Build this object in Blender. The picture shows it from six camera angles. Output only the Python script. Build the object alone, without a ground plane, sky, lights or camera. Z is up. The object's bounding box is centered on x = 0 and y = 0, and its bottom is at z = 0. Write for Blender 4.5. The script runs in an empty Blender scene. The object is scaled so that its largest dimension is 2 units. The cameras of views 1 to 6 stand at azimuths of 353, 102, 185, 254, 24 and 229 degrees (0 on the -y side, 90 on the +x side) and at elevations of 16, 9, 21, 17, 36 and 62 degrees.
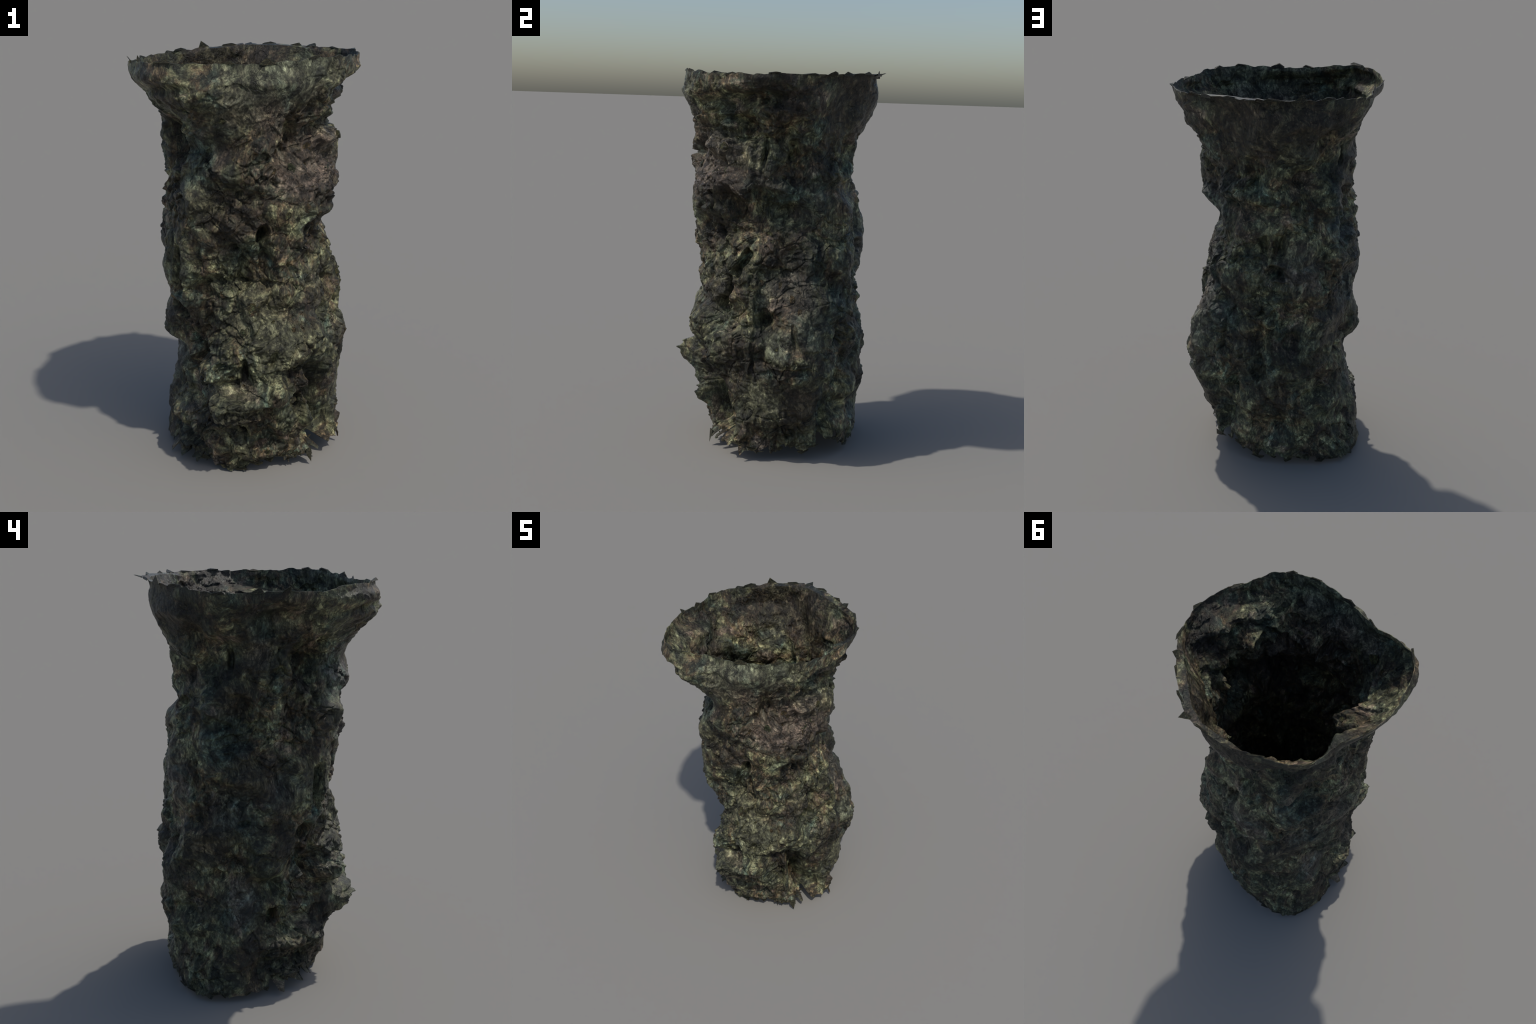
"""A hollow, flared column of dark breccia rock: a thin, lumpy, open-ended shell."""
import numpy as np

# ---------------------------------------------------------------- conventions
# azimuth 0 looks from -y, 90 from +x (degrees, growing to the right as seen
# from outside); z up; lengths in metres.

# ---------------------------------------------------------------- numpy noise
def hash3(ix, iy, iz, seed):
    h = (ix.astype(np.int64) * 374761393 + iy.astype(np.int64) * 668265263
         + iz.astype(np.int64) * 2147483647 + seed * 974634777) & 0xFFFFFFFF
    h = ((h ^ (h >> 13)) * 1274126177) & 0xFFFFFFFF
    h = ((h ^ (h >> 16)) * 2246822519) & 0xFFFFFFFF
    return h ^ (h >> 15)


def rnd(h, k):
    h = ((h ^ (k * 0x9E3779B1)) * 2654435761) & 0xFFFFFFFF
    h = ((h ^ (h >> 15)) * 2246822519) & 0xFFFFFFFF
    return ((h ^ (h >> 13)) & 0xFFFFFF) / float(0x1000000)


def smooth_noise(p, scale, seed):
    """value noise in -1..1, C1 smooth"""
    q = p * scale
    i = np.floor(q).astype(np.int64)
    f = q - i
    f = f * f * f * (f * (f * 6 - 15) + 10)
    out = np.zeros(len(p))
    for dx in (0, 1):
        for dy in (0, 1):
            for dz in (0, 1):
                w = (f[:, 0] if dx else 1 - f[:, 0]) * (f[:, 1] if dy else 1 - f[:, 1]) * (f[:, 2] if dz else 1 - f[:, 2])
                out += w * rnd(hash3(i[:, 0] + dx, i[:, 1] + dy, i[:, 2] + dz, seed), 1)
    return out * 2 - 1


def fractal(p, scale, seed, octaves=4, gain=0.5):
    a, t, out = 1.0, 0.0, np.zeros(len(p))
    for o in range(octaves):
        out += a * smooth_noise(p + o * 7.31, scale * 2 ** o, seed + o)
        t += a
        a *= gain
    return out / t


def chipped(p, cell, seed, slope=0.6, spread=0.5, sharp=9.0):
    """Broken-stone relief: every cell of a jittered lattice carries a tilted
    plane; the surface follows the nearest stone's plane, turning over to its
    neighbour's across a short chamfer. Returns the height in units of the cell
    (about -0.5..0.5) and the gap to the second stone (small = a seam)."""
    q = p / cell
    i = np.floor(q).astype(np.int64)
    best = np.full(len(p), 1e9)
    second = np.full(len(p), 1e9)
    height = np.zeros(len(p))
    total = np.zeros(len(p)) + 1e-12
    for dx in (-1, 0, 1):
        for dy in (-1, 0, 1):
            for dz in (-1, 0, 1):
                c = i + np.array([dx, dy, dz])
                h = hash3(c[:, 0], c[:, 1], c[:, 2], seed)
                o = np.stack([c[:, 0] + rnd(h, 1), c[:, 1] + rnd(h, 2), c[:, 2] + rnd(h, 3)], -1)
                d = q - o
                dist = np.sqrt((d * d).sum(1)) - 0.25 * rnd(h, 7)
                n = np.stack([rnd(h, 4), rnd(h, 5), rnd(h, 6)], -1) * 2 - 1
                plane = slope * (d * n).sum(1) + spread * (rnd(h, 8) - 0.5)
                w = np.exp(-sharp * dist)
                height += w * plane
                total += w
                second = np.where(dist < best, best, np.minimum(second, dist))
                best = np.minimum(best, dist)
    return height / total, second - best


# ---------------------------------------------------------------- the big form
# Horizontal cross-sections of the column: height, then radius in millimetres at
# sixteen azimuths, every 22.5 degrees, starting from the front (-y).
SECTIONS = []


def section(z, radii):
    SECTIONS.append((z, radii))


section(0.00, [246, 329, 395, 426, 376, 354, 385, 402, 421, 464, 512, 488, 441, 475, 361, 326])
section(0.12, [400, 332, 343, 386, 373, 364, 412, 427, 441, 467, 470, 475, 331, 289, 355, 370])
section(0.25, [464, 358, 319, 338, 395, 418, 434, 445, 385, 473, 453, 467, 413, 359, 400, 418])
section(0.36, [489, 375, 348, 366, 418, 446, 486, 493, 451, 547, 474, 421, 354, 289, 357, 562])
section(0.46, [497, 515, 423, 372, 433, 499, 508, 444, 449, 490, 443, 387, 369, 349, 387, 424])
section(0.55, [393, 491, 463, 420, 421, 510, 477, 423, 471, 479, 424, 365, 322, 364, 501, 487])
section(0.64, [451, 453, 421, 403, 442, 480, 417, 452, 470, 481, 412, 371, 414, 315, 367, 453])
section(0.74, [463, 409, 372, 344, 398, 482, 413, 452, 447, 422, 419, 402, 439, 370, 330, 381])
section(0.85, [427, 398, 384, 383, 395, 398, 431, 454, 435, 394, 410, 429, 398, 430, 385, 391])
section(0.96, [391, 412, 408, 388, 356, 357, 391, 451, 400, 450, 431, 405, 446, 441, 435, 343])
section(1.07, [437, 406, 387, 377, 365, 385, 415, 430, 437, 465, 484, 469, 433, 436, 419, 406])
section(1.18, [423, 423, 350, 328, 334, 359, 375, 405, 424, 473, 475, 466, 428, 425, 422, 447])
section(1.29, [417, 455, 457, 358, 306, 284, 366, 422, 405, 433, 404, 363, 404, 429, 453, 416])
section(1.39, [398, 445, 470, 393, 385, 395, 378, 360, 350, 409, 366, 324, 379, 398, 435, 413])
section(1.49, [454, 437, 404, 388, 407, 389, 381, 387, 381, 334, 339, 367, 393, 365, 422, 468])
section(1.59, [469, 393, 352, 355, 394, 386, 368, 382, 386, 326, 353, 396, 402, 373, 384, 431])
section(1.68, [463, 421, 323, 236, 335, 378, 360, 373, 400, 418, 410, 385, 390, 415, 480, 480])
section(1.77, [491, 463, 397, 352, 389, 446, 384, 383, 443, 492, 480, 448, 425, 457, 607, 536])
section(1.86, [525, 513, 502, 444, 339, 463, 413, 403, 480, 500, 507, 482, 420, 524, 566, 610])
section(1.96, [475, 506, 535, 512, 527, 486, 416, 416, 478, 481, 523, 516, 523, 571, 600, 505])
LEVELS = np.array([s[0] for s in SECTIONS])
SECTION_MM = np.array([s[1] for s in SECTIONS], float)


def cubic(f):
    """Catmull-Rom weights of the four neighbours"""
    return [-.5 * f + f * f - .5 * f ** 3, 1 - 2.5 * f * f + 1.5 * f ** 3,
            .5 * f + 2 * f * f - 1.5 * f ** 3, -.5 * f * f + .5 * f ** 3]


def weights_az(az):
    n = SECTION_MM.shape[1]
    a = (az / 360 * n) % n
    i = a.astype(int)
    w = np.zeros((len(az), n))
    for k, c in enumerate(cubic(a - i)):
        np.add.at(w, (np.arange(len(az)), (i + k - 1) % n), c)
    return w


def weights_z(z):
    n = len(LEVELS)
    t = np.interp(z, LEVELS, np.arange(n))
    i = np.minimum(t.astype(int), n - 2)
    w = np.zeros((len(z), n))
    for k, c in enumerate(cubic(t - i)):
        np.add.at(w, (np.arange(len(z)), np.clip(i + k - 1, 0, n - 1)), c)
    return w


# Plain, calmer faces of the rock: azimuth, height, reach.
CALM = [(125, .70, .15), (104, .62, .10), (88, 1.75, .09), (257, 1.66, .10), (243, 1.44, .12), (66, 1.31, .08),
        (150, 1.80, .20), (120, .45, .12), (75, 1.55, .10), (335, 1.86, .14), (10, 1.88, .14), (320, 1.40, .09),
        (352, .86, .07), (8, .78, .08), (300, 1.05, .10), (225, .75, .12), (255, 1.05, .10), (275, 1.02, .08),
        (195, 1.80, .16), (340, 1.60, .09), (95, .35, .10), (160, .40, .10)]


def calm(p):
    k = np.ones(len(p))
    for az, z, reach in CALM:
        a = np.radians(az)
        d = np.sqrt(((p - np.array([.44 * np.sin(a), -.44 * np.cos(a), z])) ** 2).sum(1))
        k *= 1 - .72 * np.clip((1.25 - d / reach) / .6, 0, 1)
    return np.maximum(k, .2)


# Ragged ends: the height of the lower and the upper edge round the column.
BASE_EDGE = {0: .03, 10: .045, 24: .03, 32: .05, 42: .065, 55: .075, 66: .055, 75: .045, 90: .05, 108: .05,
             120: .045, 134: .06, 143: .12, 150: .11, 160: .055, 180: .04, 200: .035, 212: .01, 235: .015,
             256: .02, 280: .035, 298: .04, 318: .015, 338: .0, 350: .02}
RIM_EDGE = {0: 1.953, 12: 1.955, 28: 1.964, 42: 1.964, 60: 1.952, 87: 1.948, 98: 1.956, 117: 1.955, 130: 1.960,
            142: 1.966, 159: 1.971, 178: 1.974, 195: 1.972, 205: 1.962, 214: 1.961, 222: 1.96, 238: 1.943,
            252: 1.945, 272: 1.952, 285: 1.948, 300: 1.966, 320: 1.974, 332: 1.966, 348: 1.955}


def around(table, az):
    return np.interp(az % 360, list(table), list(table.values()), period=360)


# Hollows, pits and clefts (depth > 0 goes in) and blocks and ledges (depth < 0
# stands out): azimuth, height, half width, half height, depth, lean of the long
# axis in degrees, hardness of the edge (0 soft dish .. 1 cut step).
RELIEF = [
    # front
    ("deep_hole", 0, 1.205, .030, .060, .075, 14, .15),
    ("neck_hollow", 19, 1.67, .045, .070, .035, 10, .3),
    ("pocket", 13, 1.53, .050, .080, .040, -10, .5),
    ("side_recess", 302, 1.61, .065, .120, .060, 5, .4),
    ("cleft", 301, 1.02, .035, .120, .060, 5, .5),
    ("cleft", 293, 0.81, .055, .055, .050, 30, .5),
    ("dish", 314, 0.95, .075, .060, .022, 0, .3),
    ("dish", 323, 1.12, .065, .075, .020, 0, .3),
    ("cave_mouth", 54, 0.79, .045, .055, .060, 0, .5),
    ("alcove", 40, 0.34, .065, .200, .075, -3, .6),
    ("side_recess", 305, 0.58, .055, .085, .050, 0, .4),
    ("crevice", 346, 0.57, .022, .065, .035, 5, .5),
    ("crevice", 333, 0.59, .040, .030, .030, -35, .4),
    ("crevice", 4, 0.62, .018, .055, .030, 15, .5),
    ("dish", 3, 0.83, .050, .045, .020, 0, .3),
    ("stone_knob", 352, 0.86, .050, .055, -.012, 0, .4),
    ("shoulder", 320, 1.40, .070, .080, -.015, 0, .2),
    ("brow", 345, 1.26, .085, .030, -.015, 35, .3),
    ("under_brow", 335, 1.19, .060, .030, .018, 20, .3),
    ("nose", 5, 0.50, .035, .035, -.035, 0, .5),
    ("undercut", 335, 0.30, .150, .022, .020, -5, .5),
    # right
    ("block", 71, 1.52, .085, .200, -.022, 4, .8),
    ("dark_hollow", 65, 1.31, .060, .100, .050, -30, .5),
    ("dark_hollow", 73, 1.02, .035, .085, .060, 35, .6),
    ("dark_hollow", 61, 0.88, .035, .070, .040, 10, .4),
    ("pocket", 112, 1.59, .040, .055, .035, 0, .4),
    ("pocket", 90, 1.57, .020, .120, .030, 8, .15),
    ("cut_face", 88, 1.75, .060, .070, .022, -8, .8),
    ("fin", 84, 0.70, .018, .330, -.016, 2, .6),
    ("pit", 96, 0.76, .045, .045, .040, 20, .5),
    ("slab", 125, 0.71, .095, .110, -.014, 0, .7),
    ("slab", 104, 0.62, .055, .080, -.016, 15, .7),
    ("crack", 113, 0.68, .012, .090, .020, -6, .15),
    ("under_slab", 108, 0.50, .120, .018, .014, -8, .5),
    ("dark_hollow", 151, 0.43, .032, .065, .030, 0, .4),
    ("dark_hollow", 141, 0.17, .050, .090, .045, 0, .4),
    ("pit", 116, 0.15, .030, .030, .025, 0, .5),
    ("foot_block", 76, 0.17, .055, .075, -.022, 15, .7),
    # back
    ("pit", 184, 1.10, .055, .040, .045, 0, .4),
    ("groove", 190, 1.24, .022, .110, .022, 22, .4),
    ("dish", 165, 1.51, .050, .065, .020, 0, .3),
    ("pit", 171, 0.56, .045, .095, .035, -12, .5),
    ("dish", 211, 0.30, .045, .055, .020, -30, .5),
    # left
    ("big_hollow", 242, 1.43, .105, .075, .045, 20, .5),
    ("ledge", 236, 1.30, .130, .022, -.014, -10, .5),
    ("dark_band", 243, 1.245, .080, .018, .012, -15, .5),
    ("block", 257, 1.66, .075, .075, -.010, 0, .8),
    ("slot", 241, 1.64, .020, .060, .025, 0, .5),
    ("cut_face", 263, 1.80, .045, .055, .014, -8, .7),
    ("pit", 290, 0.44, .025, .035, .035, 0, .4),
    ("pit", 271, 0.39, .032, .045, .050, 0, .5),
    ("hollow", 276, 0.50, .050, .055, .025, 0, .4),
    ("dish", 225, 0.75, .090, .075, .020, 0, .3),
    ("pit", 233, 0.615, .045, .028, .028, 10, .4),
    ("slot", 250, 0.88, .032, .014, .020, -10, .5),
    ("block", 287, 1.08, .040, .110, -.012, 12, .7),
    # the broader swellings and hollows all round, front to right to back to left
    ("hollow", 3, 0.21, 0.108, 0.125, 0.043, 0, .25),
    ("swelling", 4, 1.89, 0.104, 0.051, -0.021, 0, .25),
    ("swelling", 4, 1.35, 0.107, 0.126, -0.017, 0, .25),
    ("hollow", 5, 0.77, 0.149, 0.116, 0.012, 0, .25),
    ("hollow", 20, 1.55, 0.069, 0.116, 0.022, 0, .25),
    ("hollow", 27, 0.46, 0.137, 0.151, 0.033, 0, .25),
    ("hollow", 30, 1.08, 0.070, 0.069, 0.023, 0, .25),
    ("swelling", 34, 0.73, 0.098, 0.087, -0.020, 0, .25),
    ("swelling", 39, 1.82, 0.110, 0.104, -0.020, 0, .25),
    ("hollow", 40, 0.99, 0.103, 0.138, 0.030, 0, .25),
    ("swelling", 45, 1.74, 0.154, 0.074, -0.029, 0, .25),
    ("hollow", 46, 1.33, 0.113, 0.052, 0.021, 0, .25),
    ("hollow", 46, 0.17, 0.124, 0.113, 0.035, 0, .25),
    ("swelling", 47, 1.62, 0.049, 0.071, -0.034, 0, .25),
    ("swelling", 53, 1.41, 0.071, 0.105, -0.019, 0, .25),
    ("swelling", 61, 1.68, 0.051, 0.109, -0.022, 0, .25),
    ("swelling", 71, 0.39, 0.083, 0.118, -0.013, 0, .25),
    ("hollow", 77, 0.68, 0.161, 0.076, 0.014, 0, .25),
    ("swelling", 82, 0.84, 0.077, 0.161, -0.016, 0, .25),
    ("swelling", 89, 1.86, 0.129, 0.076, -0.011, 0, .25),
    ("hollow", 89, 1.37, 0.109, 0.043, 0.028, 0, .25),
    ("swelling", 92, 1.71, 0.105, 0.053, -0.036, 0, .25),
    ("hollow", 101, 0.68, 0.096, 0.161, 0.025, 0, .25),
    ("hollow", 106, 1.07, 0.078, 0.137, 0.026, 0, .25),
    ("hollow", 123, 1.53, 0.119, 0.100, 0.017, 0, .25),
    ("swelling", 124, 1.86, 0.161, 0.161, -0.008, 0, .25),
    ("swelling", 125, 0.91, 0.137, 0.161, -0.008, 0, .25),
    ("hollow", 126, 1.39, 0.128, 0.075, 0.017, 0, .25),
    ("swelling", 127, 1.70, 0.151, 0.060, -0.014, 0, .25),
    ("swelling", 142, 0.78, 0.125, 0.105, -0.012, 0, .25),
    ("hollow", 146, 0.92, 0.047, 0.070, 0.023, 0, .25),
    ("hollow", 149, 0.32, 0.126, 0.141, 0.026, 0, .25),
    ("swelling", 162, 0.61, 0.111, 0.090, -0.018, 0, .25),
    ("hollow", 169, 1.60, 0.069, 0.081, 0.027, 0, .25),
    ("swelling", 169, 1.76, 0.063, 0.071, -0.020, 0, .25),
    ("hollow", 175, 1.22, 0.038, 0.056, 0.029, 0, .25),
    ("hollow", 177, 0.70, 0.080, 0.117, 0.030, 0, .25),
    ("hollow", 186, 1.21, 0.041, 0.080, 0.034, 0, .25),
    ("hollow", 193, 0.70, 0.063, 0.087, 0.027, 0, .25),
    ("hollow", 198, 1.40, 0.034, 0.041, 0.040, 0, .25),
    ("hollow", 206, 0.38, 0.101, 0.076, 0.029, 0, .25),
    ("hollow", 206, 1.41, 0.046, 0.066, 0.022, 0, .25),
    ("hollow", 208, 1.77, 0.121, 0.074, 0.035, 0, .25),
    ("hollow", 210, 0.46, 0.161, 0.084, 0.021, 0, .25),
    ("hollow", 213, 1.17, 0.086, 0.082, 0.022, 0, .25),
    ("swelling", 221, 0.78, 0.155, 0.148, -0.023, 0, .25),
    ("hollow", 226, 1.85, 0.093, 0.137, 0.016, 0, .25),
    ("swelling", 228, 0.12, 0.146, 0.118, -0.011, 0, .25),
    ("hollow", 232, 0.52, 0.091, 0.090, 0.013, 0, .25),
    ("hollow", 233, 1.13, 0.131, 0.108, 0.023, 0, .25),
    ("hollow", 236, 1.72, 0.081, 0.051, 0.022, 0, .25),
    ("swelling", 237, 1.45, 0.117, 0.104, -0.024, 0, .25),
    ("hollow", 240, 1.03, 0.131, 0.071, 0.028, 0, .25),
    ("swelling", 241, 0.52, 0.137, 0.088, -0.017, 0, .25),
    ("hollow", 269, 1.06, 0.161, 0.144, 0.018, 0, .25),
    ("hollow", 281, 1.34, 0.082, 0.103, 0.013, 0, .25),
    ("hollow", 287, 0.60, 0.078, 0.074, 0.014, 0, .25),
    ("swelling", 289, 0.22, 0.154, 0.103, -0.014, 0, .25),
    ("hollow", 292, 1.28, 0.097, 0.161, 0.017, 0, .25),
    ("hollow", 294, 1.66, 0.111, 0.099, 0.040, 0, .25),
    ("hollow", 295, 0.69, 0.044, 0.063, 0.029, 0, .25),
    ("swelling", 306, 1.91, 0.104, 0.063, -0.022, 0, .25),
    ("hollow", 307, 0.53, 0.135, 0.135, 0.028, 0, .25),
    ("swelling", 308, 1.12, 0.102, 0.161, -0.018, 0, .25),
    ("hollow", 317, 1.72, 0.119, 0.105, 0.028, 0, .25),
    ("swelling", 321, 1.91, 0.161, 0.050, -0.017, 0, .25),
    ("hollow", 322, 0.95, 0.102, 0.074, 0.029, 0, .25),
    ("swelling", 324, 1.10, 0.048, 0.110, -0.023, 0, .25),
    ("swelling", 330, 0.67, 0.129, 0.114, -0.016, 0, .25),
    ("hollow", 332, 0.58, 0.144, 0.101, 0.013, 0, .25),
    ("hollow", 336, 0.21, 0.090, 0.096, 0.020, 0, .25),
    ("hollow", 344, 1.09, 0.143, 0.085, 0.035, 0, .25),
    ("hollow", 345, 0.53, 0.074, 0.090, 0.028, 0, .25),
    ("hollow", 347, 1.84, 0.092, 0.052, 0.035, 0, .25),
    ("hollow", 349, 0.39, 0.131, 0.037, 0.025, 0, .25),
    ("hollow", 349, 0.32, 0.140, 0.098, 0.044, 0, .25),
    # smaller ones
    ("hollow", 3, 1.09, 0.041, 0.089, 0.031, 0, .25),
    ("swelling", 19, 0.69, 0.149, 0.114, -0.009, 0, .25),
    ("hollow", 26, 0.49, 0.132, 0.148, 0.027, 0, .25),
    ("swelling", 39, 0.71, 0.076, 0.100, -0.022, 0, .25),
    ("hollow", 41, 1.14, 0.100, 0.057, 0.020, 0, .25),
    ("hollow", 49, 0.27, 0.064, 0.161, 0.038, 0, .25),
    ("swelling", 52, 1.65, 0.136, 0.148, -0.023, 0, .25),
    ("hollow", 55, 0.97, 0.063, 0.132, 0.029, 0, .25),
    ("hollow", 60, 0.18, 0.107, 0.097, 0.038, 0, .25),
    ("swelling", 64, 0.16, 0.086, 0.115, -0.014, 0, .25),
    ("swelling", 70, 0.68, 0.157, 0.096, -0.021, 0, .25),
    ("hollow", 72, 1.53, 0.064, 0.121, 0.019, 0, .25),
    ("swelling", 75, 1.35, 0.090, 0.073, -0.016, 0, .25),
    ("swelling", 87, 1.65, 0.102, 0.077, -0.018, 0, .25),
    ("swelling", 100, 1.80, 0.132, 0.093, -0.011, 0, .25),
    ("hollow", 113, 1.05, 0.091, 0.119, 0.015, 0, .25),
    ("hollow", 121, 1.47, 0.136, 0.146, 0.016, 0, .25),
    ("swelling", 124, 1.66, 0.143, 0.092, -0.013, 0, .25),
    ("hollow", 129, 1.21, 0.108, 0.096, 0.016, 0, .25),
    ("swelling", 132, 0.81, 0.105, 0.146, -0.013, 0, .25),
    ("swelling", 135, 0.63, 0.161, 0.092, -0.016, 0, .25),
    ("hollow", 144, 0.37, 0.135, 0.161, 0.024, 0, .25),
    ("hollow", 159, 0.91, 0.142, 0.108, 0.015, 0, .25),
    ("hollow", 173, 1.57, 0.065, 0.093, 0.020, 0, .25),
    ("hollow", 176, 1.19, 0.149, 0.140, 0.018, 0, .25),
    ("hollow", 186, 0.69, 0.152, 0.161, 0.014, 0, .25),
    ("hollow", 187, 1.05, 0.056, 0.055, 0.023, 0, .25),
    ("hollow", 200, 0.38, 0.086, 0.077, 0.030, 0, .25),
    ("hollow", 207, 1.56, 0.076, 0.062, 0.023, 0, .25),
    ("swelling", 208, 0.75, 0.104, 0.134, -0.017, 0, .25),
    ("hollow", 218, 1.10, 0.070, 0.130, 0.021, 0, .25),
    ("hollow", 220, 0.46, 0.107, 0.134, 0.014, 0, .25),
    ("hollow", 222, 1.68, 0.098, 0.150, 0.018, 0, .25),
    ("swelling", 224, 0.87, 0.140, 0.139, -0.016, 0, .25),
    ("swelling", 226, 1.30, 0.110, 0.125, -0.015, 0, .25),
    ("swelling", 228, 0.11, 0.094, 0.130, -0.012, 0, .25),
    ("swelling", 236, 1.43, 0.142, 0.087, -0.019, 0, .25),
    ("swelling", 248, 0.43, 0.085, 0.161, -0.016, 0, .25),
    ("hollow", 249, 0.87, 0.161, 0.129, 0.008, 0, .25),
    ("hollow", 250, 1.17, 0.121, 0.089, 0.018, 0, .25),
    ("swelling", 252, 1.40, 0.114, 0.113, -0.018, 0, .25),
    ("swelling", 256, 0.63, 0.161, 0.096, -0.018, 0, .25),
    ("swelling", 280, 0.30, 0.154, 0.140, -0.012, 0, .25),
    ("swelling", 288, 0.54, 0.120, 0.140, -0.011, 0, .25),
    ("hollow", 289, 1.61, 0.052, 0.107, 0.030, 0, .25),
    ("swelling", 294, 0.38, 0.155, 0.068, -0.021, 0, .25),
    ("hollow", 310, 0.54, 0.138, 0.111, 0.025, 0, .25),
    ("hollow", 314, 1.72, 0.121, 0.091, 0.026, 0, .25),
    ("swelling", 328, 0.71, 0.151, 0.124, -0.012, 0, .25),
    ("swelling", 328, 1.91, 0.133, 0.052, -0.017, 0, .25),
    ("swelling", 331, 0.42, 0.154, 0.075, -0.019, 0, .25),
    ("hollow", 337, 1.18, 0.063, 0.071, 0.022, 0, .25),
    ("hollow", 339, 0.88, 0.086, 0.161, 0.021, 0, .25),
    ("hollow", 342, 0.55, 0.093, 0.087, 0.015, 0, .25),
    ("hollow", 345, 0.36, 0.110, 0.038, 0.030, 0, .25),
    ("hollow", 347, 1.06, 0.155, 0.123, 0.018, 0, .25),
    ("swelling", 355, 1.38, 0.101, 0.136, -0.027, 0, .25),
    ("hollow", 355, 0.19, 0.116, 0.100, 0.033, 0, .25),
    # the last few
    ("hollow", 1, 0.07, 0.161, 0.086, 0.017, 0, .25),
    ("hollow", 24, 1.47, 0.088, 0.084, 0.012, 0, .25),
    ("swelling", 32, 0.30, 0.031, 0.125, -0.037, 0, .25),
    ("hollow", 36, 0.52, 0.144, 0.082, 0.026, 0, .25),
    ("swelling", 36, 1.13, 0.092, 0.055, -0.027, 0, .25),
    ("hollow", 40, 1.39, 0.107, 0.150, 0.012, 0, .25),
    ("swelling", 49, 1.63, 0.150, 0.122, -0.022, 0, .25),
    ("swelling", 69, 0.71, 0.101, 0.109, -0.019, 0, .25),
    ("swelling", 69, 0.24, 0.079, 0.081, -0.018, 0, .25),
    ("swelling", 79, 1.73, 0.161, 0.136, -0.019, 0, .25),
    ("hollow", 112, 1.02, 0.067, 0.100, 0.016, 0, .25),
    ("hollow", 124, 1.46, 0.130, 0.136, 0.015, 0, .25),
    ("swelling", 134, 0.66, 0.161, 0.109, -0.008, 0, .25),
    ("hollow", 148, 0.35, 0.147, 0.161, 0.022, 0, .25),
    ("hollow", 148, 1.31, 0.067, 0.137, 0.026, 0, .25),
    ("hollow", 153, 1.56, 0.128, 0.103, 0.025, 0, .25),
    ("swelling", 178, 0.28, 0.063, 0.064, -0.021, 0, .25),
    ("swelling", 204, 1.60, 0.106, 0.150, -0.014, 0, .25),
    ("hollow", 206, 0.37, 0.109, 0.107, 0.016, 0, .25),
    ("hollow", 211, 1.09, 0.106, 0.111, 0.019, 0, .25),
    ("hollow", 215, 1.30, 0.093, 0.161, 0.008, 0, .25),
    ("swelling", 217, 0.80, 0.076, 0.072, -0.021, 0, .25),
    ("hollow", 218, 1.72, 0.108, 0.074, 0.019, 0, .25),
    ("swelling", 227, 0.51, 0.153, 0.122, -0.014, 0, .25),
    ("swelling", 232, 1.45, 0.128, 0.135, -0.020, 0, .25),
    ("swelling", 264, 1.39, 0.161, 0.140, -0.014, 0, .25),
    ("swelling", 276, 0.08, 0.161, 0.120, -0.019, 0, .25),
    ("swelling", 293, 0.23, 0.161, 0.123, -0.015, 0, .25),
    ("hollow", 294, 0.47, 0.091, 0.100, 0.028, 0, .25),
    ("swelling", 300, 0.73, 0.161, 0.110, -0.011, 0, .25),
    ("hollow", 314, 1.76, 0.118, 0.065, 0.026, 0, .25),
    ("hollow", 315, 0.56, 0.069, 0.109, 0.023, 0, .25),
    ("swelling", 317, 1.36, 0.136, 0.086, -0.016, 0, .25),
    ("hollow", 320, 1.47, 0.089, 0.088, 0.013, 0, .25),
    ("hollow", 320, 0.88, 0.065, 0.107, 0.023, 0, .25),
    ("swelling", 321, 1.96, 0.144, 0.049, -0.018, 0, .25),
    ("swelling", 331, 0.91, 0.097, 0.074, -0.014, 0, .25),
    ("hollow", 359, 1.01, 0.130, 0.161, 0.011, 0, .25),
    ("swelling", 3, 0.55, 0.153, 0.057, -0.035, 0, .25),
    ("swelling", 43, 1.64, 0.140, 0.114, -0.022, 0, .25),
    ("swelling", 64, 1.65, 0.131, 0.138, -0.024, 0, .25),
    ("swelling", 87, 1.78, 0.161, 0.044, -0.031, 0, .25),
    ("swelling", 101, 1.85, 0.154, 0.094, -0.014, 0, .25),
    ("swelling", 213, 1.52, 0.097, 0.150, -0.019, 0, .25),
    ("swelling", 227, 0.54, 0.143, 0.137, -0.013, 0, .25),
    ("swelling", 231, 1.45, 0.125, 0.127, -0.019, 0, .25),
    ("swelling", 283, 0.11, 0.161, 0.073, -0.041, 0, .25),
    ("swelling", 294, 0.22, 0.161, 0.123, -0.019, 0, .25),
    ("swelling", 316, 0.16, 0.130, 0.116, -0.011, 0, .25),
    ("hollow", 19, 0.48, 0.077, 0.095, 0.054, 0, .25),
    ("swelling", 31, 0.29, 0.030, 0.124, -0.037, 0, .25),
    ("hollow", 32, 0.57, 0.161, 0.072, 0.023, 0, .25),
    ("hollow", 56, 0.14, 0.151, 0.098, 0.040, 0, .25),
    ("swelling", 61, 1.71, 0.104, 0.101, -0.016, 0, .25),
    ("swelling", 76, 1.89, 0.141, 0.034, -0.027, 0, .25),
    ("hollow", 105, 1.48, 0.105, 0.100, 0.029, 0, .25),
    ("swelling", 216, 1.54, 0.087, 0.143, -0.013, 0, .25),
    ("swelling", 238, 1.41, 0.133, 0.094, -0.021, 0, .25),
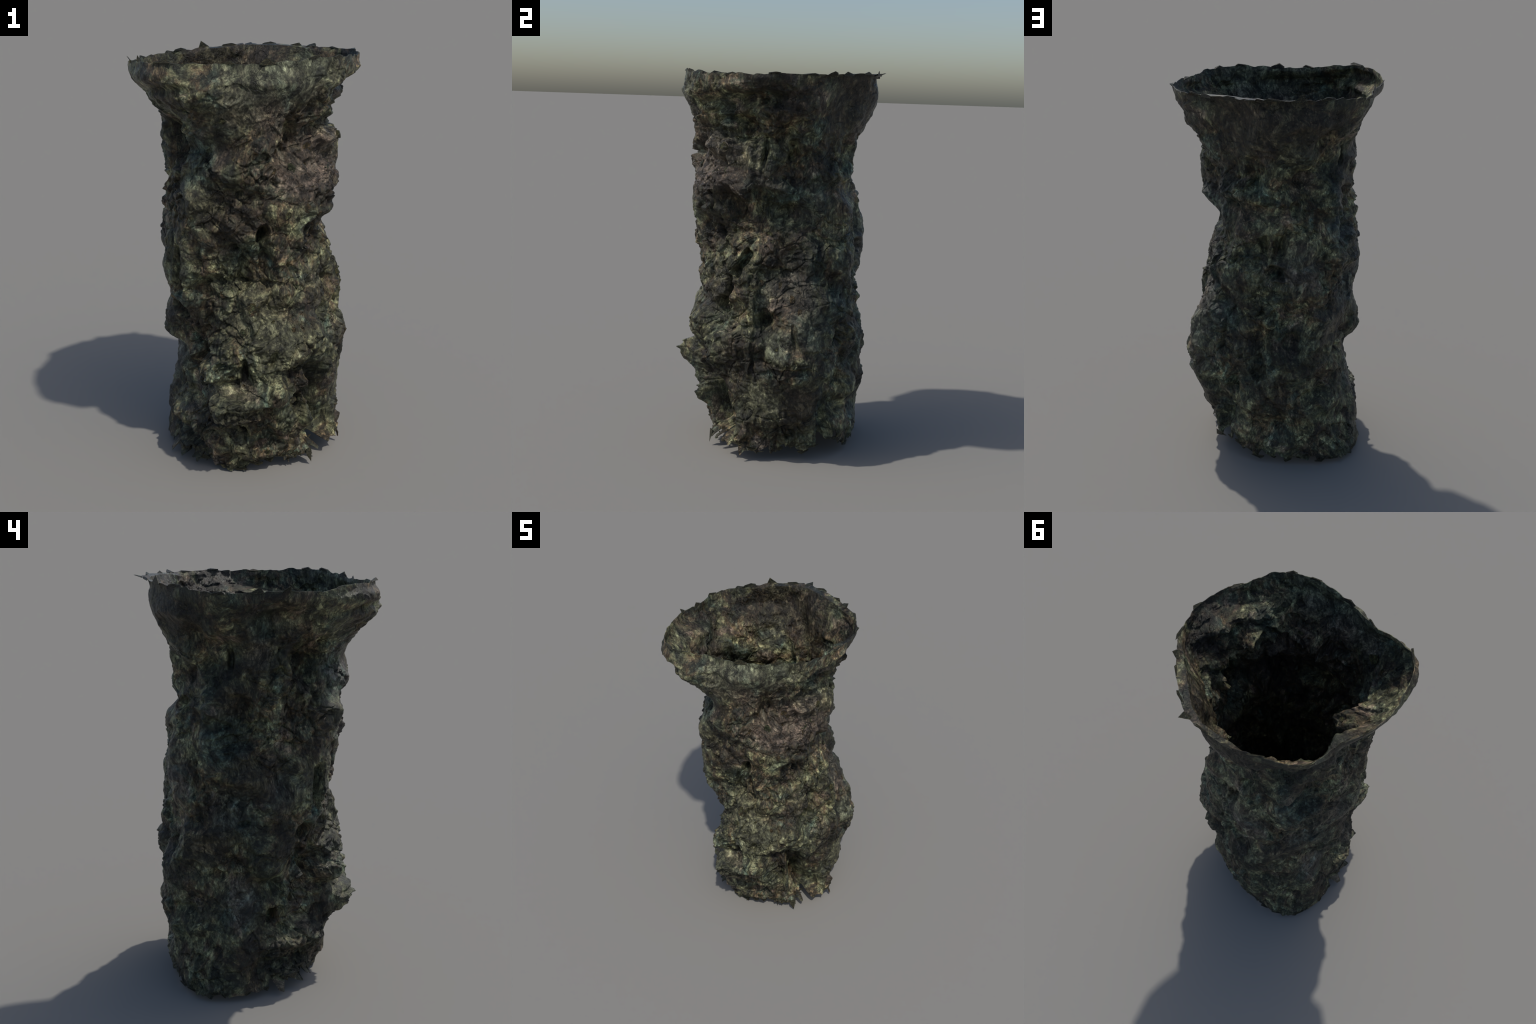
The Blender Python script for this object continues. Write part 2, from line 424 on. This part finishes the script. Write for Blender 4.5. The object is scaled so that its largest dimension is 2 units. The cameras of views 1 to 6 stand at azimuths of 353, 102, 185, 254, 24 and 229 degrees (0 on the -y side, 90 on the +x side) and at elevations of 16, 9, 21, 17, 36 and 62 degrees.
    ("swelling", 352, 0.59, 0.152, 0.054, -0.019, 0, .25),
    ("hollow", 355, 0.19, 0.134, 0.103, 0.036, 0, .25),
]


def relief(az, z, bend):
    """sum of the hollows and blocks; bend is a noise that breaks their outlines"""
    out = np.zeros(len(az))
    for name, a0, z0, w, h, depth, lean, hard in RELIEF:
        da = (az - a0 + 180) % 360 - 180
        s, t = np.radians(da) * 0.42, z - z0
        near = (np.abs(s) < 2.2 * max(w, h)) & (np.abs(t) < 2.2 * max(w, h))
        s, t = s[near], t[near]
        c, k = np.cos(np.radians(lean)), np.sin(np.radians(lean))
        u, v = (s * c - t * k) / w, (s * k + t * c) / h
        p = 2 + 2 * hard
        d = (np.abs(u) ** p + np.abs(v) ** p) ** (1 / p) + 0.28 * bend[near]
        f = np.clip((1.15 - d) / (1.15 - 0.95 * hard), 0, 1)
        out[near] -= 1.25 * depth * f * f * (3 - 2 * f)
    return out


# Plan of the rim's edge: azimuth, radius.
RIM_PLAN = {0: .475, 10: .485, 28: .515, 41: .535, 52: .535, 65: .51, 85: .527, 97: .525, 108: .515, 117: .505,
            130: .465, 142: .452, 153: .452, 165: .472, 179: .490, 189: .480, 200: .480, 214: .50, 231: .53,
            240: .54, 251: .505, 260: .50, 275: .535, 292: .57, 300: .58, 309: .60, 321: .60, 330: .55,
            340: .49, 350: .475}
# A thin ledge that sticks out level from the rim at the back: its width.
FLANGE = {0: 0, 112: 0, 130: .020, 142: .032, 158: .032, 165: .030, 172: .032, 181: .022, 200: .022, 208: .0}


def smoothstep(x, a, b):
    t = np.clip((x - a) / (b - a), 0, 1)
    return t * t * (3 - 2 * t)


def surface(nt, nz, basis=False):
    """points of the outer skin, (nz, nt, 3)"""
    az = np.arange(nt) * 360 / nt
    v = np.linspace(0, 1, nz)
    circle = np.stack([np.sin(np.radians(az)), -np.cos(np.radians(az)), 0 * az], -1)
    # smooth edges first, then their teeth, which fade out away from the edge
    low, top = around(BASE_EDGE, az) + .016, around(RIM_EDGE, az)
    tooth = 0.035 * chipped(circle * 0.45 + 3.1, .05, 71, 1.5, 1.0, 16)[0] + .003 * fractal(circle * .45, 30, 72)
    tooth = np.maximum(tooth, -.9 * low)
    nick = 0.006 * np.clip(chipped(circle * 0.5 + 1.7, .05, 73, 1.5, 1.0, 16)[0], -1, 1.2)
    AZ = np.broadcast_to(az, (nz, nt)).reshape(-1)
    V = np.repeat(v, nt)
    ledge = np.clip((v - .984) / .016, 0, 1)
    wide = around(FLANGE, az)
    level = np.clip(wide / .03, 0, 1)
    # where there is a ledge the last rows run level instead of upward
    rise = v[:, None] * (1 - level) + np.minimum(v / .984, 1)[:, None] * level
    Z = (low + rise * (top - low)
         + tooth * (1 - smoothstep(v, 0, .06))[:, None] + nick * smoothstep(v, .975, 1)[:, None]).reshape(-1)
    r = (np.einsum('pl,la->pa', weights_z(Z), SECTION_MM / 1000) * np.tile(weights_az(az), (nz, 1))).sum(1)
    k = smoothstep(V, .93, 1.0)
    r = r * (1 - k) + k * np.tile(around(RIM_PLAN, az), nz) + (ledge[:, None] * wide).reshape(-1)
    out = np.stack([np.sin(np.radians(AZ)), -np.cos(np.radians(AZ)), 0 * AZ], -1)
    p = out * r[:, None]
    p[:, 2] = Z
    # warped lookup so that stones are not aligned with the lattice
    wob = np.stack([smooth_noise(p, 9, 5), smooth_noise(p, 9, 6), smooth_noise(p, 9, 7)], -1)
    q = p + 0.022 * wob
    bend = fractal(p, 14, 21, 3)
    big, seam_b = chipped(q, .125, 11, .8, .7, 10)
    mid, seam_m = chipped(q, .058, 12, .8, .7, 22)
    small, seam_s = chipped(q, .026, 13, .85, .6, 22)
    # how broken the rock is: gravelly at the front right, calmer at back and rim
    rough = 0.80 + 0.28 * np.cos(np.radians(AZ - 25)) + 0.8 * smooth_noise(p, 6, 31)
    rough = np.clip(rough, .3, 1.5) * np.interp(Z, [0, .15, 1.7, 1.85], [1.1, 1, 1, .55])

    def seam(gap, width):
        return -np.clip(1 - gap / width, 0, 1) ** 2

    rough *= calm(q + .03 * wob)

    # lumps with creased valleys between them
    lump = np.abs(smooth_noise(q, 13, 61)) - .35 + .5 * (np.abs(smooth_noise(q, 27, 62)) - .35)
    h = rough * (0.020 * big + 0.018 * mid + 0.0075 * small + .009 * lump
                 + 0.010 * seam(seam_b, .10) + 0.003 * seam(seam_m, .12))
    h += 0.010 * fractal(p, 8, 41, 3) + 0.0025 * fractal(p, 70, 42, 2, .5)
    h += relief(AZ, Z, bend)
    # keep the rim's plan
    h *= np.clip((1.0 - V) / .04, 0.25, 1)
    shift = 0.006 * rough[:, None] * np.stack([smooth_noise(p, 22, 51), smooth_noise(p, 22, 52), smooth_noise(p, 22, 53)], -1)
    shift[:, 2] *= np.clip(np.minimum(V, 1 - V) / .03, 0, 1)
    p = p + out * h[:, None] + shift
    p[:, 2] = np.maximum(p[:, 2], 0)
    p = p.reshape(nz, nt, 3)
    return (p, (AZ, Z)) if basis else p


# ==== BLENDER ====
import bpy
import bmesh
import random
from mathutils import Vector, Matrix

rng = random.Random(20)
NT, NZ = 720, 600
WALL = 0.009                       # thickness of the shell


# ---------------------------------------------------------------- materials
# Where the rock changes colour: azimuth, height, reach, rock colour, strength.
OLIVE, PALE, MAUVE = (.094, .093, .053), (.105, .112, .072), (.088, .066, .050)
TEAL, UMBER, SLATE = (.034, .058, .046), (.040, .031, .020), (.036, .040, .040)
STAINS = [(354, .86, .20, OLIVE, .7), (8, .66, .16, OLIVE, .6), (355, 1.93, .20, PALE, .6), (25, 1.93, .18, PALE, .6),
          (325, 1.90, .12, SLATE, .6), (340, 1.80, .13, MAUVE, .55), (5, 1.74, .12, MAUVE, .5), (30, 1.52, .22, MAUVE, .6),
          (60, 1.52, .20, MAUVE, .55), (322, 1.56, .11, TEAL, .7), (345, 1.10, .12, TEAL, .6), (320, 1.38, .12, OLIVE, .5),
          (340, 1.28, .16, UMBER, .5), (45, .90, .16, UMBER, .6), (125, .70, .13, PALE, .75), (104, .62, .10, PALE, .8),
          (90, .33, .16, OLIVE, .7), (130, 1.35, .18, TEAL, .6), (110, .92, .16, MAUVE, .5), (95, 1.40, .13, UMBER, .7),
          (120, .30, .16, UMBER, .6), (165, 1.82, .22, UMBER, .5), (195, 1.80, .22, UMBER, .5), (160, 1.50, .12, TEAL, .6),
          (200, 1.10, .16, SLATE, .5), (150, .82, .11, TEAL, .6), (170, .55, .14, TEAL, .5), (225, .75, .16, UMBER, .6),
          (240, 1.28, .15, TEAL, .7), (243, 1.44, .11, UMBER, .6), (255, 1.12, .16, UMBER, .6), (240, .95, .14, SLATE, .6),
          (258, 1.66, .11, MAUVE, .5), (262, 1.80, .10, TEAL, .5), (280, 1.84, .15, UMBER, .4), (250, .50, .14, SLATE, .5),
          (275, 1.00, .10, SLATE, .6), (310, .55, .16, UMBER, .5), (70, .60, .12, UMBER, .5), (338, .42, .14, OLIVE, .5)]


def rock_material(name, tint=(1, 1, 1), patchy=1.0, seed=0.0):
    m = bpy.data.materials.new(name)
    m.use_nodes = True
    nt = m.node_tree
    nt.nodes.clear()

    def node(kind, **kw):
        n = nt.nodes.new(kind)
        for k, v in kw.items():
            if k in n.inputs:
                n.inputs[k].default_value = v
            else:
                setattr(n, k, v)
        return n

    def link(a, b):
        nt.links.new(a, b)

    def ramp(src, stops, interp='LINEAR'):
        r = node('ShaderNodeValToRGB')
        r.color_ramp.interpolation = interp
        els = r.color_ramp.elements
        while len(els) < len(stops):
            els.new(.5)
        for e, (pos, col) in zip(els, stops):
            e.position = pos
            e.color = (*col, 1) if isinstance(col, tuple) else (col, col, col, 1)
        link(src, r.inputs[0])
        return r.outputs[0]

    def mix(kind, fac, a, b):
        n = node('ShaderNodeMix', data_type='RGBA', blend_type=kind)
        for sock, val in ((n.inputs[0], fac), (n.inputs[6], a), (n.inputs[7], b)):
            if hasattr(val, 'is_output'):
                link(val, sock)
            else:
                sock.default_value = val if not isinstance(val, tuple) else (*val, 1)
        return n.outputs[2]

    def math(op, a, b):
        n = node('ShaderNodeMath', operation=op)
        for sock, val in ((n.inputs[0], a), (n.inputs[1], b)):
            if hasattr(val, 'is_output'):
                link(val, sock)
            else:
                sock.default_value = val
        return n.outputs[0]

    tc = node('ShaderNodeTexCoord')
    mp = node('ShaderNodeMapping')
    mp.inputs['Location'].default_value = (seed, seed * 1.7, seed * .6)
    link(tc.outputs['Object'], mp.inputs[0])
    P = mp.outputs[0]
    # wavy lookup: the rock's fabric is folded
    w = node('ShaderNodeTexNoise', Scale=5.0, Detail=1.0)
    link(P, w.inputs['Vector'])
    ws = node('ShaderNodeVectorMath', operation='SCALE')
    ws.inputs['Scale'].default_value = .12
    link(w.outputs['Color'], ws.inputs[0])
    wa = node('ShaderNodeVectorMath', operation='ADD')
    link(P, wa.inputs[0])
    link(ws.outputs[0], wa.inputs[1])
    Q = wa.outputs[0]

    def noise(vec, scale, detail=4.0, rough=.6, dist=0.0):
        n = node('ShaderNodeTexNoise', Scale=scale, Detail=detail, Roughness=rough, Distortion=dist)
        link(vec, n.inputs['Vector'])
        return n.outputs['Fac']

    # patches of olive, umber and slate rock
    patch = noise(Q, 4.5, 5, .65)
    col = ramp(patch, [(.32, (.020, .026, .018)), (.41, (.046, .050, .029)), (.48, (.082, .080, .042)),
                       (.55, (.050, .034, .018)), (.62, (.034, .038, .023)), (.70, (.078, .060, .040))])
    # teal and blue-grey mineral stains, mauve stone
    teal = ramp(noise(Q, 6.0, 5, .7, .4), [(.55, 0.0), (.66, 1.0)])
    col = mix('MIX', math('MULTIPLY', teal, .6 * patchy), col, (.030, .056, .045))
    mauve = ramp(noise(Q, 7.5, 4, .6, .2), [(.57, 0.0), (.65, 1.0)])
    col = mix('MIX', math('MULTIPLY', mauve, .6 * patchy), col, (.092, .066, .050))
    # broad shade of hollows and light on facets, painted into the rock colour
    zone = noise(Q, 3.2, 3, .55, .3)
    col = mix('MULTIPLY', 1.0, col, ramp(zone, [(.38, .40), (.5, .9), (.60, 1.75)]))
    # the stains of this particular column
    for az, z, reach, colour, strength in (STAINS if patchy > .9 else []):
        a = np.radians(az)
        d = node('ShaderNodeVectorMath', operation='DISTANCE')
        link(Q, d.inputs[0])
        d.inputs[1].default_value = (.44 * np.sin(a) + .06, -.44 * np.cos(a) + .06, z + .06)
        near = node('ShaderNodeMapRange', interpolation_type='SMOOTHSTEP')
        near.inputs['From Min'].default_value = reach * 1.15
        near.inputs['From Max'].default_value = reach * .45
        link(d.outputs['Value'], near.inputs['Value'])
        col = mix('MIX', math('MULTIPLY', near.outputs[0], strength), col, colour)
    # broken stones, each with its own tone
    fray = node('ShaderNodeTexNoise', Scale=38.0, Detail=5.0, Roughness=.7)
    link(P, fray.inputs['Vector'])
    frays = node('ShaderNodeVectorMath', operation='SCALE')
    frays.inputs['Scale'].default_value = .022
    link(fray.outputs['Color'], frays.inputs[0])
    frayed = node('ShaderNodeVectorMath', operation='ADD')
    link(Q, frayed.inputs[0])
    link(frays.outputs[0], frayed.inputs[1])
    v = node('ShaderNodeTexVoronoi', Scale=24.0, Randomness=1.0)
    link(frayed.outputs[0], v.inputs['Vector'])
    tone = node('ShaderNodeSeparateColor')
    link(v.outputs['Color'], tone.inputs[0])
    col = mix('MULTIPLY', 1.0, col, ramp(tone.outputs[0], [(0, .48), (.5, .92), (1, 1.75)]))
    # streaky fine grain, its direction wandering with the folds
    st = node('ShaderNodeMapping')
    st.inputs['Scale'].default_value = (1, 1, .45)
    st.inputs['Rotation'].default_value = (.5, .35, 0)
    link(Q, st.inputs[0])
    blotch = noise(st.outputs[0], 26, 6, .78, .35)
    col = mix('MULTIPLY', 1.0, col, ramp(blotch, [(.40, .35), (.49, .85), (.58, 1.8)]))
    grain = noise(st.outputs[0], 85, 8, .85, .15)
    col = mix('MULTIPLY', 1.0, col, ramp(grain, [(.38, .42), (.5, .92), (.60, 1.8)]))
    # flakes of two or three centimetres
    flake = node('ShaderNodeTexVoronoi', Scale=58.0)
    link(frayed.outputs[0], flake.inputs['Vector'])
    flake_tone = node('ShaderNodeSeparateColor')
    link(flake.outputs['Color'], flake_tone.inputs[0])
    col = mix('MULTIPLY', 1.0, col, ramp(flake_tone.outputs[0], [(0, .72), (.6, 1.0), (1, 1.4)]))
    # crystalline chips about a centimetre across
    chip = node('ShaderNodeTexVoronoi', Scale=95.0)
    link(st.outputs[0], chip.inputs['Vector'])
    chip_tone = node('ShaderNodeSeparateColor')
    link(chip.outputs['Color'], chip_tone.inputs[0])
    col = mix('MULTIPLY', 1.0, col, ramp(chip_tone.outputs[0], [(0, .80), (.6, 1.0), (1, 1.35)]))
    # broken dark cracks
    where = ramp(noise(Q, 11, 4, .7), [(.48, 0.0), (.58, 1.0)])
    wild = node('ShaderNodeVectorMath', operation='ADD')
    wn = node('ShaderNodeTexNoise', Scale=30.0, Detail=4.0)
    link(P, wn.inputs['Vector'])
    wsc = node('ShaderNodeVectorMath', operation='SCALE')
    wsc.inputs['Scale'].default_value = .03
    link(wn.outputs['Color'], wsc.inputs[0])
    link(Q, wild.inputs[0])
    link(wsc.outputs[0], wild.inputs[1])
    ce = node('ShaderNodeTexVoronoi', feature='DISTANCE_TO_EDGE', Scale=16.0)
    link(wild.outputs[0], ce.inputs['Vector'])
    crack = mix('MIX', where, (1, 1, 1), ramp(ce.outputs['Distance'], [(0.0, .25), (.03, 1.0)]))
    cf = node('ShaderNodeTexVoronoi', feature='DISTANCE_TO_EDGE', Scale=50.0)
    link(wild.outputs[0], cf.inputs['Vector'])
    fine = ramp(cf.outputs['Distance'], [(0.0, .6), (.05, 1.0)])
    col = mix('MULTIPLY', .8, col, crack)
    col = mix('MULTIPLY', .6, col, fine)
    # pale flecks of mica and quartz
    fl = ramp(noise(P, 110, 4, .65), [(.62, 0.0), (.72, 1.0)])
    col = mix('MIX', math('MULTIPLY', fl, .6), col, (.22, .21, .13))
    col = mix('MULTIPLY', 1.0, col, tuple(1.12 * t for t in tint))

    b = node('ShaderNodeBsdfPrincipled')
    link(col, b.inputs['Base Color'])
    link(ramp(noise(Q, 18, 4), [(.3, .25), (.7, .46)]), b.inputs['Roughness'])
    height = math('ADD', math('ADD', math('MULTIPLY', grain, .55), math('ADD', math('MULTIPLY', flake_tone.outputs[1], .35), math('MULTIPLY', chip.outputs['Distance'], .25))), math('ADD', math('MULTIPLY', crack, .5), math('MULTIPLY', fine, .25)))
    bp = node('ShaderNodeBump', Strength=1.0, Distance=.008)
    link(height, bp.inputs['Height'])
    link(bp.outputs[0], b.inputs['Normal'])
    b.inputs['Specular IOR Level'].default_value = .42
    o = node('ShaderNodeOutputMaterial')
    link(b.outputs[0], o.inputs[0])
    return m


ROCK = rock_material("breccia_rock")
STONES = [rock_material("mauve_stone", (1.35, 1.12, 1.02), .4, 3.0),
          rock_material("olive_stone", (1.3, 1.32, 1.05), .4, 5.0),
          rock_material("green_grey_stone", (1.05, 1.25, 1.15), .6, 8.0)]

# ---------------------------------------------------------------- thing
column = bpy.data.objects.new("rock_column", None)
column["label"] = "hollow flared column of dark craggy rock, ragged open ends"
column["category"] = "rock formation"
bpy.context.collection.objects.link(column)


def add_part(name, mesh, parent=column):
    o = bpy.data.objects.new(name, mesh)
    bpy.context.collection.objects.link(o)
    o.parent = parent
    return o


# ---------------------------------------------------------------- the shell
outer = surface(NT, NZ)
outward = outer.copy()
outward[..., 2] = 0
outward /= np.linalg.norm(outward, axis=-1, keepdims=True)
edge = np.minimum(np.arange(NZ), np.arange(NZ)[::-1])[:, None, None]
inner = outer - outward * np.where(edge < 6, .003 + .001 * edge, WALL)


def grid_normals(g):
    du = np.roll(g, -1, 1) - np.roll(g, 1, 1)
    dv = np.gradient(g, axis=0)
    n = np.cross(du, dv)
    return n / (np.linalg.norm(n, axis=-1, keepdims=True) + 1e-12)


n_out, n_in = grid_normals(outer), -grid_normals(inner)


def band(name, g, normals, j0, j1, flip):
    """rows j0..j1 of a closed grid as one mesh that carries the whole body's normals"""
    rows = j1 - j0 + 1
    co = g[j0:j1 + 1].reshape(-1, 3)
    a = (np.arange(rows - 1)[:, None] * NT + np.arange(NT)).reshape(-1)
    b = (np.arange(rows - 1)[:, None] * NT + (np.arange(NT) + 1) % NT).reshape(-1)
    quads = np.stack([a, b, b + NT, a + NT], -1)
    if flip:
        quads = quads[:, ::-1]
    me = bpy.data.meshes.new(name)
    me.vertices.add(len(co))
    me.vertices.foreach_set("co", co.astype(np.float32).ravel())
    me.loops.add(quads.size)
    me.loops.foreach_set("vertex_index", quads.astype(np.int32).ravel())
    me.polygons.add(len(quads))
    me.polygons.foreach_set("loop_start", np.arange(0, quads.size, 4, dtype=np.int32))
    me.update(calc_edges=True)
    me.polygons.foreach_set("use_smooth", np.ones(len(quads), bool))
    me.materials.append(ROCK)
    me.normals_split_custom_set_from_vertices(normals[j0:j1 + 1].reshape(-1, 3).tolist())
    return add_part(name, me)


low_row, high_row = int(NZ * .10), int(NZ * .875)
band("ragged_base", outer, n_out, 0, low_row, False)
band("shaft_wall", outer, n_out, low_row, high_row, False)
band("flared_rim", outer, n_out, high_row, NZ - 1, False)
band("inner_wall", inner, n_in, 0, NZ - 1, True)


def lip(name, row):
    """the broken edge that joins outer and inner skin"""
    ring = np.concatenate([outer[row], inner[row]])
    me = bpy.data.meshes.new(name)
    faces = []
    for i in range(NT):
        k = (i + 1) % NT
        f = (i, k, NT + k, NT + i)
        faces.append(f if row else f[::-1])
    me.from_pydata(ring.tolist(), [], faces)
    me.materials.append(ROCK)
    return add_part(name, me)


lip("broken_edge", 0)
lip("broken_edge", NZ - 1)


# ---------------------------------------------------------------- stones and shards
def angular_stone(name, seed, flat, mat, points=16):
    """convex chip of rock about 1 unit wide, z is its thickness"""
    r = random.Random(seed)
    bm = bmesh.new()
    for _ in range(points):
        d = Vector((r.gauss(0, 1), r.gauss(0, 1), r.gauss(0, 1))).normalized()
        d *= r.uniform(.42, .55)
        bm.verts.new((d.x, d.y, d.z * flat))
    hull = bmesh.ops.convex_hull(bm, input=bm.verts)
    bmesh.ops.delete(bm, geom=list({g for g in hull["geom_interior"] + hull["geom_unused"] if isinstance(g, bmesh.types.BMVert)}), context='VERTS')
    bmesh.ops.bevel(bm, geom=list(bm.edges), offset=.035, segments=2, affect='EDGES', profile=.6)
    me = bpy.data.meshes.new(name)
    bm.to_mesh(me)
    bm.free()
    me.materials.append(mat)
    return me


def splinter(name, seed, mat):
    """thin pointed sliver of rock: root at the origin, tip at +z 1"""
    r = random.Random(seed)
    bm = bmesh.new()
    half, lean = .5, r.choice((-1, 1)) * r.uniform(.1, .4)
    for x, y, z in ((-half, -.10, -.4), (half, -.12, -.4), (half * .9, .12, -.4), (-half, .10, -.4),
                    (-half * r.uniform(.8, 1), -.06, r.uniform(.0, .35)), (half * r.uniform(.8, 1), .06, r.uniform(.0, .35)),
                    (lean, -.05, 1), (lean * .5, .06, r.uniform(.6, .9))):
        bm.verts.new((x + r.uniform(-.05, .05), y, z))
    bmesh.ops.convex_hull(bm, input=bm.verts)
    me = bpy.data.meshes.new(name)
    bm.to_mesh(me)
    bm.free()
    me.materials.append(mat)
    return me


def at(az, z):
    """point, outward normal of the shell at an azimuth and height"""
    i = int(round(az / 360 * NT)) % NT
    j = int(np.argmin(np.abs(outer[:, i, 2] - z)))
    lo, hi = max(j - 12, 0), min(j + 12, NZ - 1)
    n = sum((n_out[jj, (i + k) % NT] for jj in range(lo, hi, 3) for k in range(-9, 10, 3)), np.zeros(3))
    return Vector(outer[j, i]), Vector(n).normalized()


stone_meshes = [angular_stone("stone", 100 + k, .62, STONES[k % 3]) for k in range(9)]


def embed(az, z, size, kind=None):
    p, n = at(az, z)
    me = stone_meshes[kind if kind is not None else rng.randrange(9)]
    o = add_part("stone", me)
    turn = n.to_track_quat('Z', 'Y') @ Matrix.Rotation(rng.uniform(0, 6.28), 3, 'Z').to_quaternion()
    s = size * rng.uniform(.85, 1.15)
    o.matrix_basis = Matrix.LocRotScale(p - n * size * .17, turn, (s * rng.uniform(.8, 1.2), s, s * .8))
    return o


# stones that show clearly, by eye
for az, z, size, kind in ((6, 1.49, .055, 0), (1, 1.345, .050, 3), (14, 1.29, .045, 1), (27, 1.31, .045, 0), (352, .86, .085, 4),
                          (338, .53, .06, 4), (352, .54, .06, 1), (12, 1.57, .045, 3), (20, 1.50, .05, 5), (35, 1.57, .07, 0),
                          (340, 1.72, .07, 1), (99, 1.54, .07, 6), (62, 1.60, .06, 1), (335, .93, .05, 2), (345, .75, .045, 5),
                          (10, .73, .05, 4), (25, .95, .05, 2), (85, .90, .06, 7), (105, .92, .055, 3), (112, .86, .05, 0),
                          (118, .80, .06, 6), (200, .86, .04, 8), (0, .10, .06, 4), (340, .10, .06, 7), (318, .11, .05, 5)):
    embed(az, z, size, kind)
# gravel of the broken front and right, thinning out to the sides
count = 0
while count < 110:
    az = rng.gauss(30, 55) % 360
    z = rng.uniform(.06, 1.72)
    if rng.random() < .25 and not 20 < az < 60:
        continue
    embed(az, z, rng.choice((.018, .022, .026, .032, .04)))
    count += 1

shards = [splinter("shard", 300 + k, ROCK) for k in range(6)]


def stick(az, row, size, length, tilt, up):
    """a splinter on the rim (up) or on the lower edge (down), leaning outward by tilt degrees"""
    i = int(round(az / 360 * NT)) % NT
    p = Vector(outer[row, i]) * .5 + Vector(inner[row, i]) * .5
    out = Vector(outward[row, i])
    t = np.radians(tilt)
    axis = Vector((0, 0, 1 if up else -1)) * np.cos(t) + out * np.sin(t)
    side = axis.cross(out).normalized()
    thick = axis.cross(side)
    o = add_part("shard", shards[rng.randrange(6)])
    m = Matrix((side * size, thick * size * .6, axis * length)).transposed()
    o.matrix_basis = Matrix.Translation(p) @ m.to_4x4()


for az, size, length, tilt in ((198, .06, .030, 10), (142, .07, .016, 20), (272, .04, .024, 35), (5, .075, .022, 0), (97, .06, .012, 65),
                               (171, .05, .040, 75), (159, .07, .012, 40), (28, .06, .010, 0), (42, .06, .012, 20), (258, .06, .020, 0),
                               (214, .08, .012, 30), (240, .06, .012, 20), (320, .09, .010, 0), (345, .06, .010, 0), (116, .08, .008, 40),
                               (131, .05, .025, 60), (183, .08, .010, 30), (72, .07, .010, 30)):
    stick(az, NZ - 1, size, length, tilt, True)
for k in range(34):
    az = k * 360 / 34 + rng.uniform(-4, 4)
    room = float(outer[0, int(az / 360 * NT) % NT, 2])
    stick(az, 0, rng.uniform(.03, .075), min(rng.uniform(.006, .022), room * .8), rng.uniform(0, 50), False)
stick(36, 0, .035, .05, 10, False)
stick(338, 0, .05, float(outer[0, int(338 / 360 * NT), 2]) * .97, 0, False)
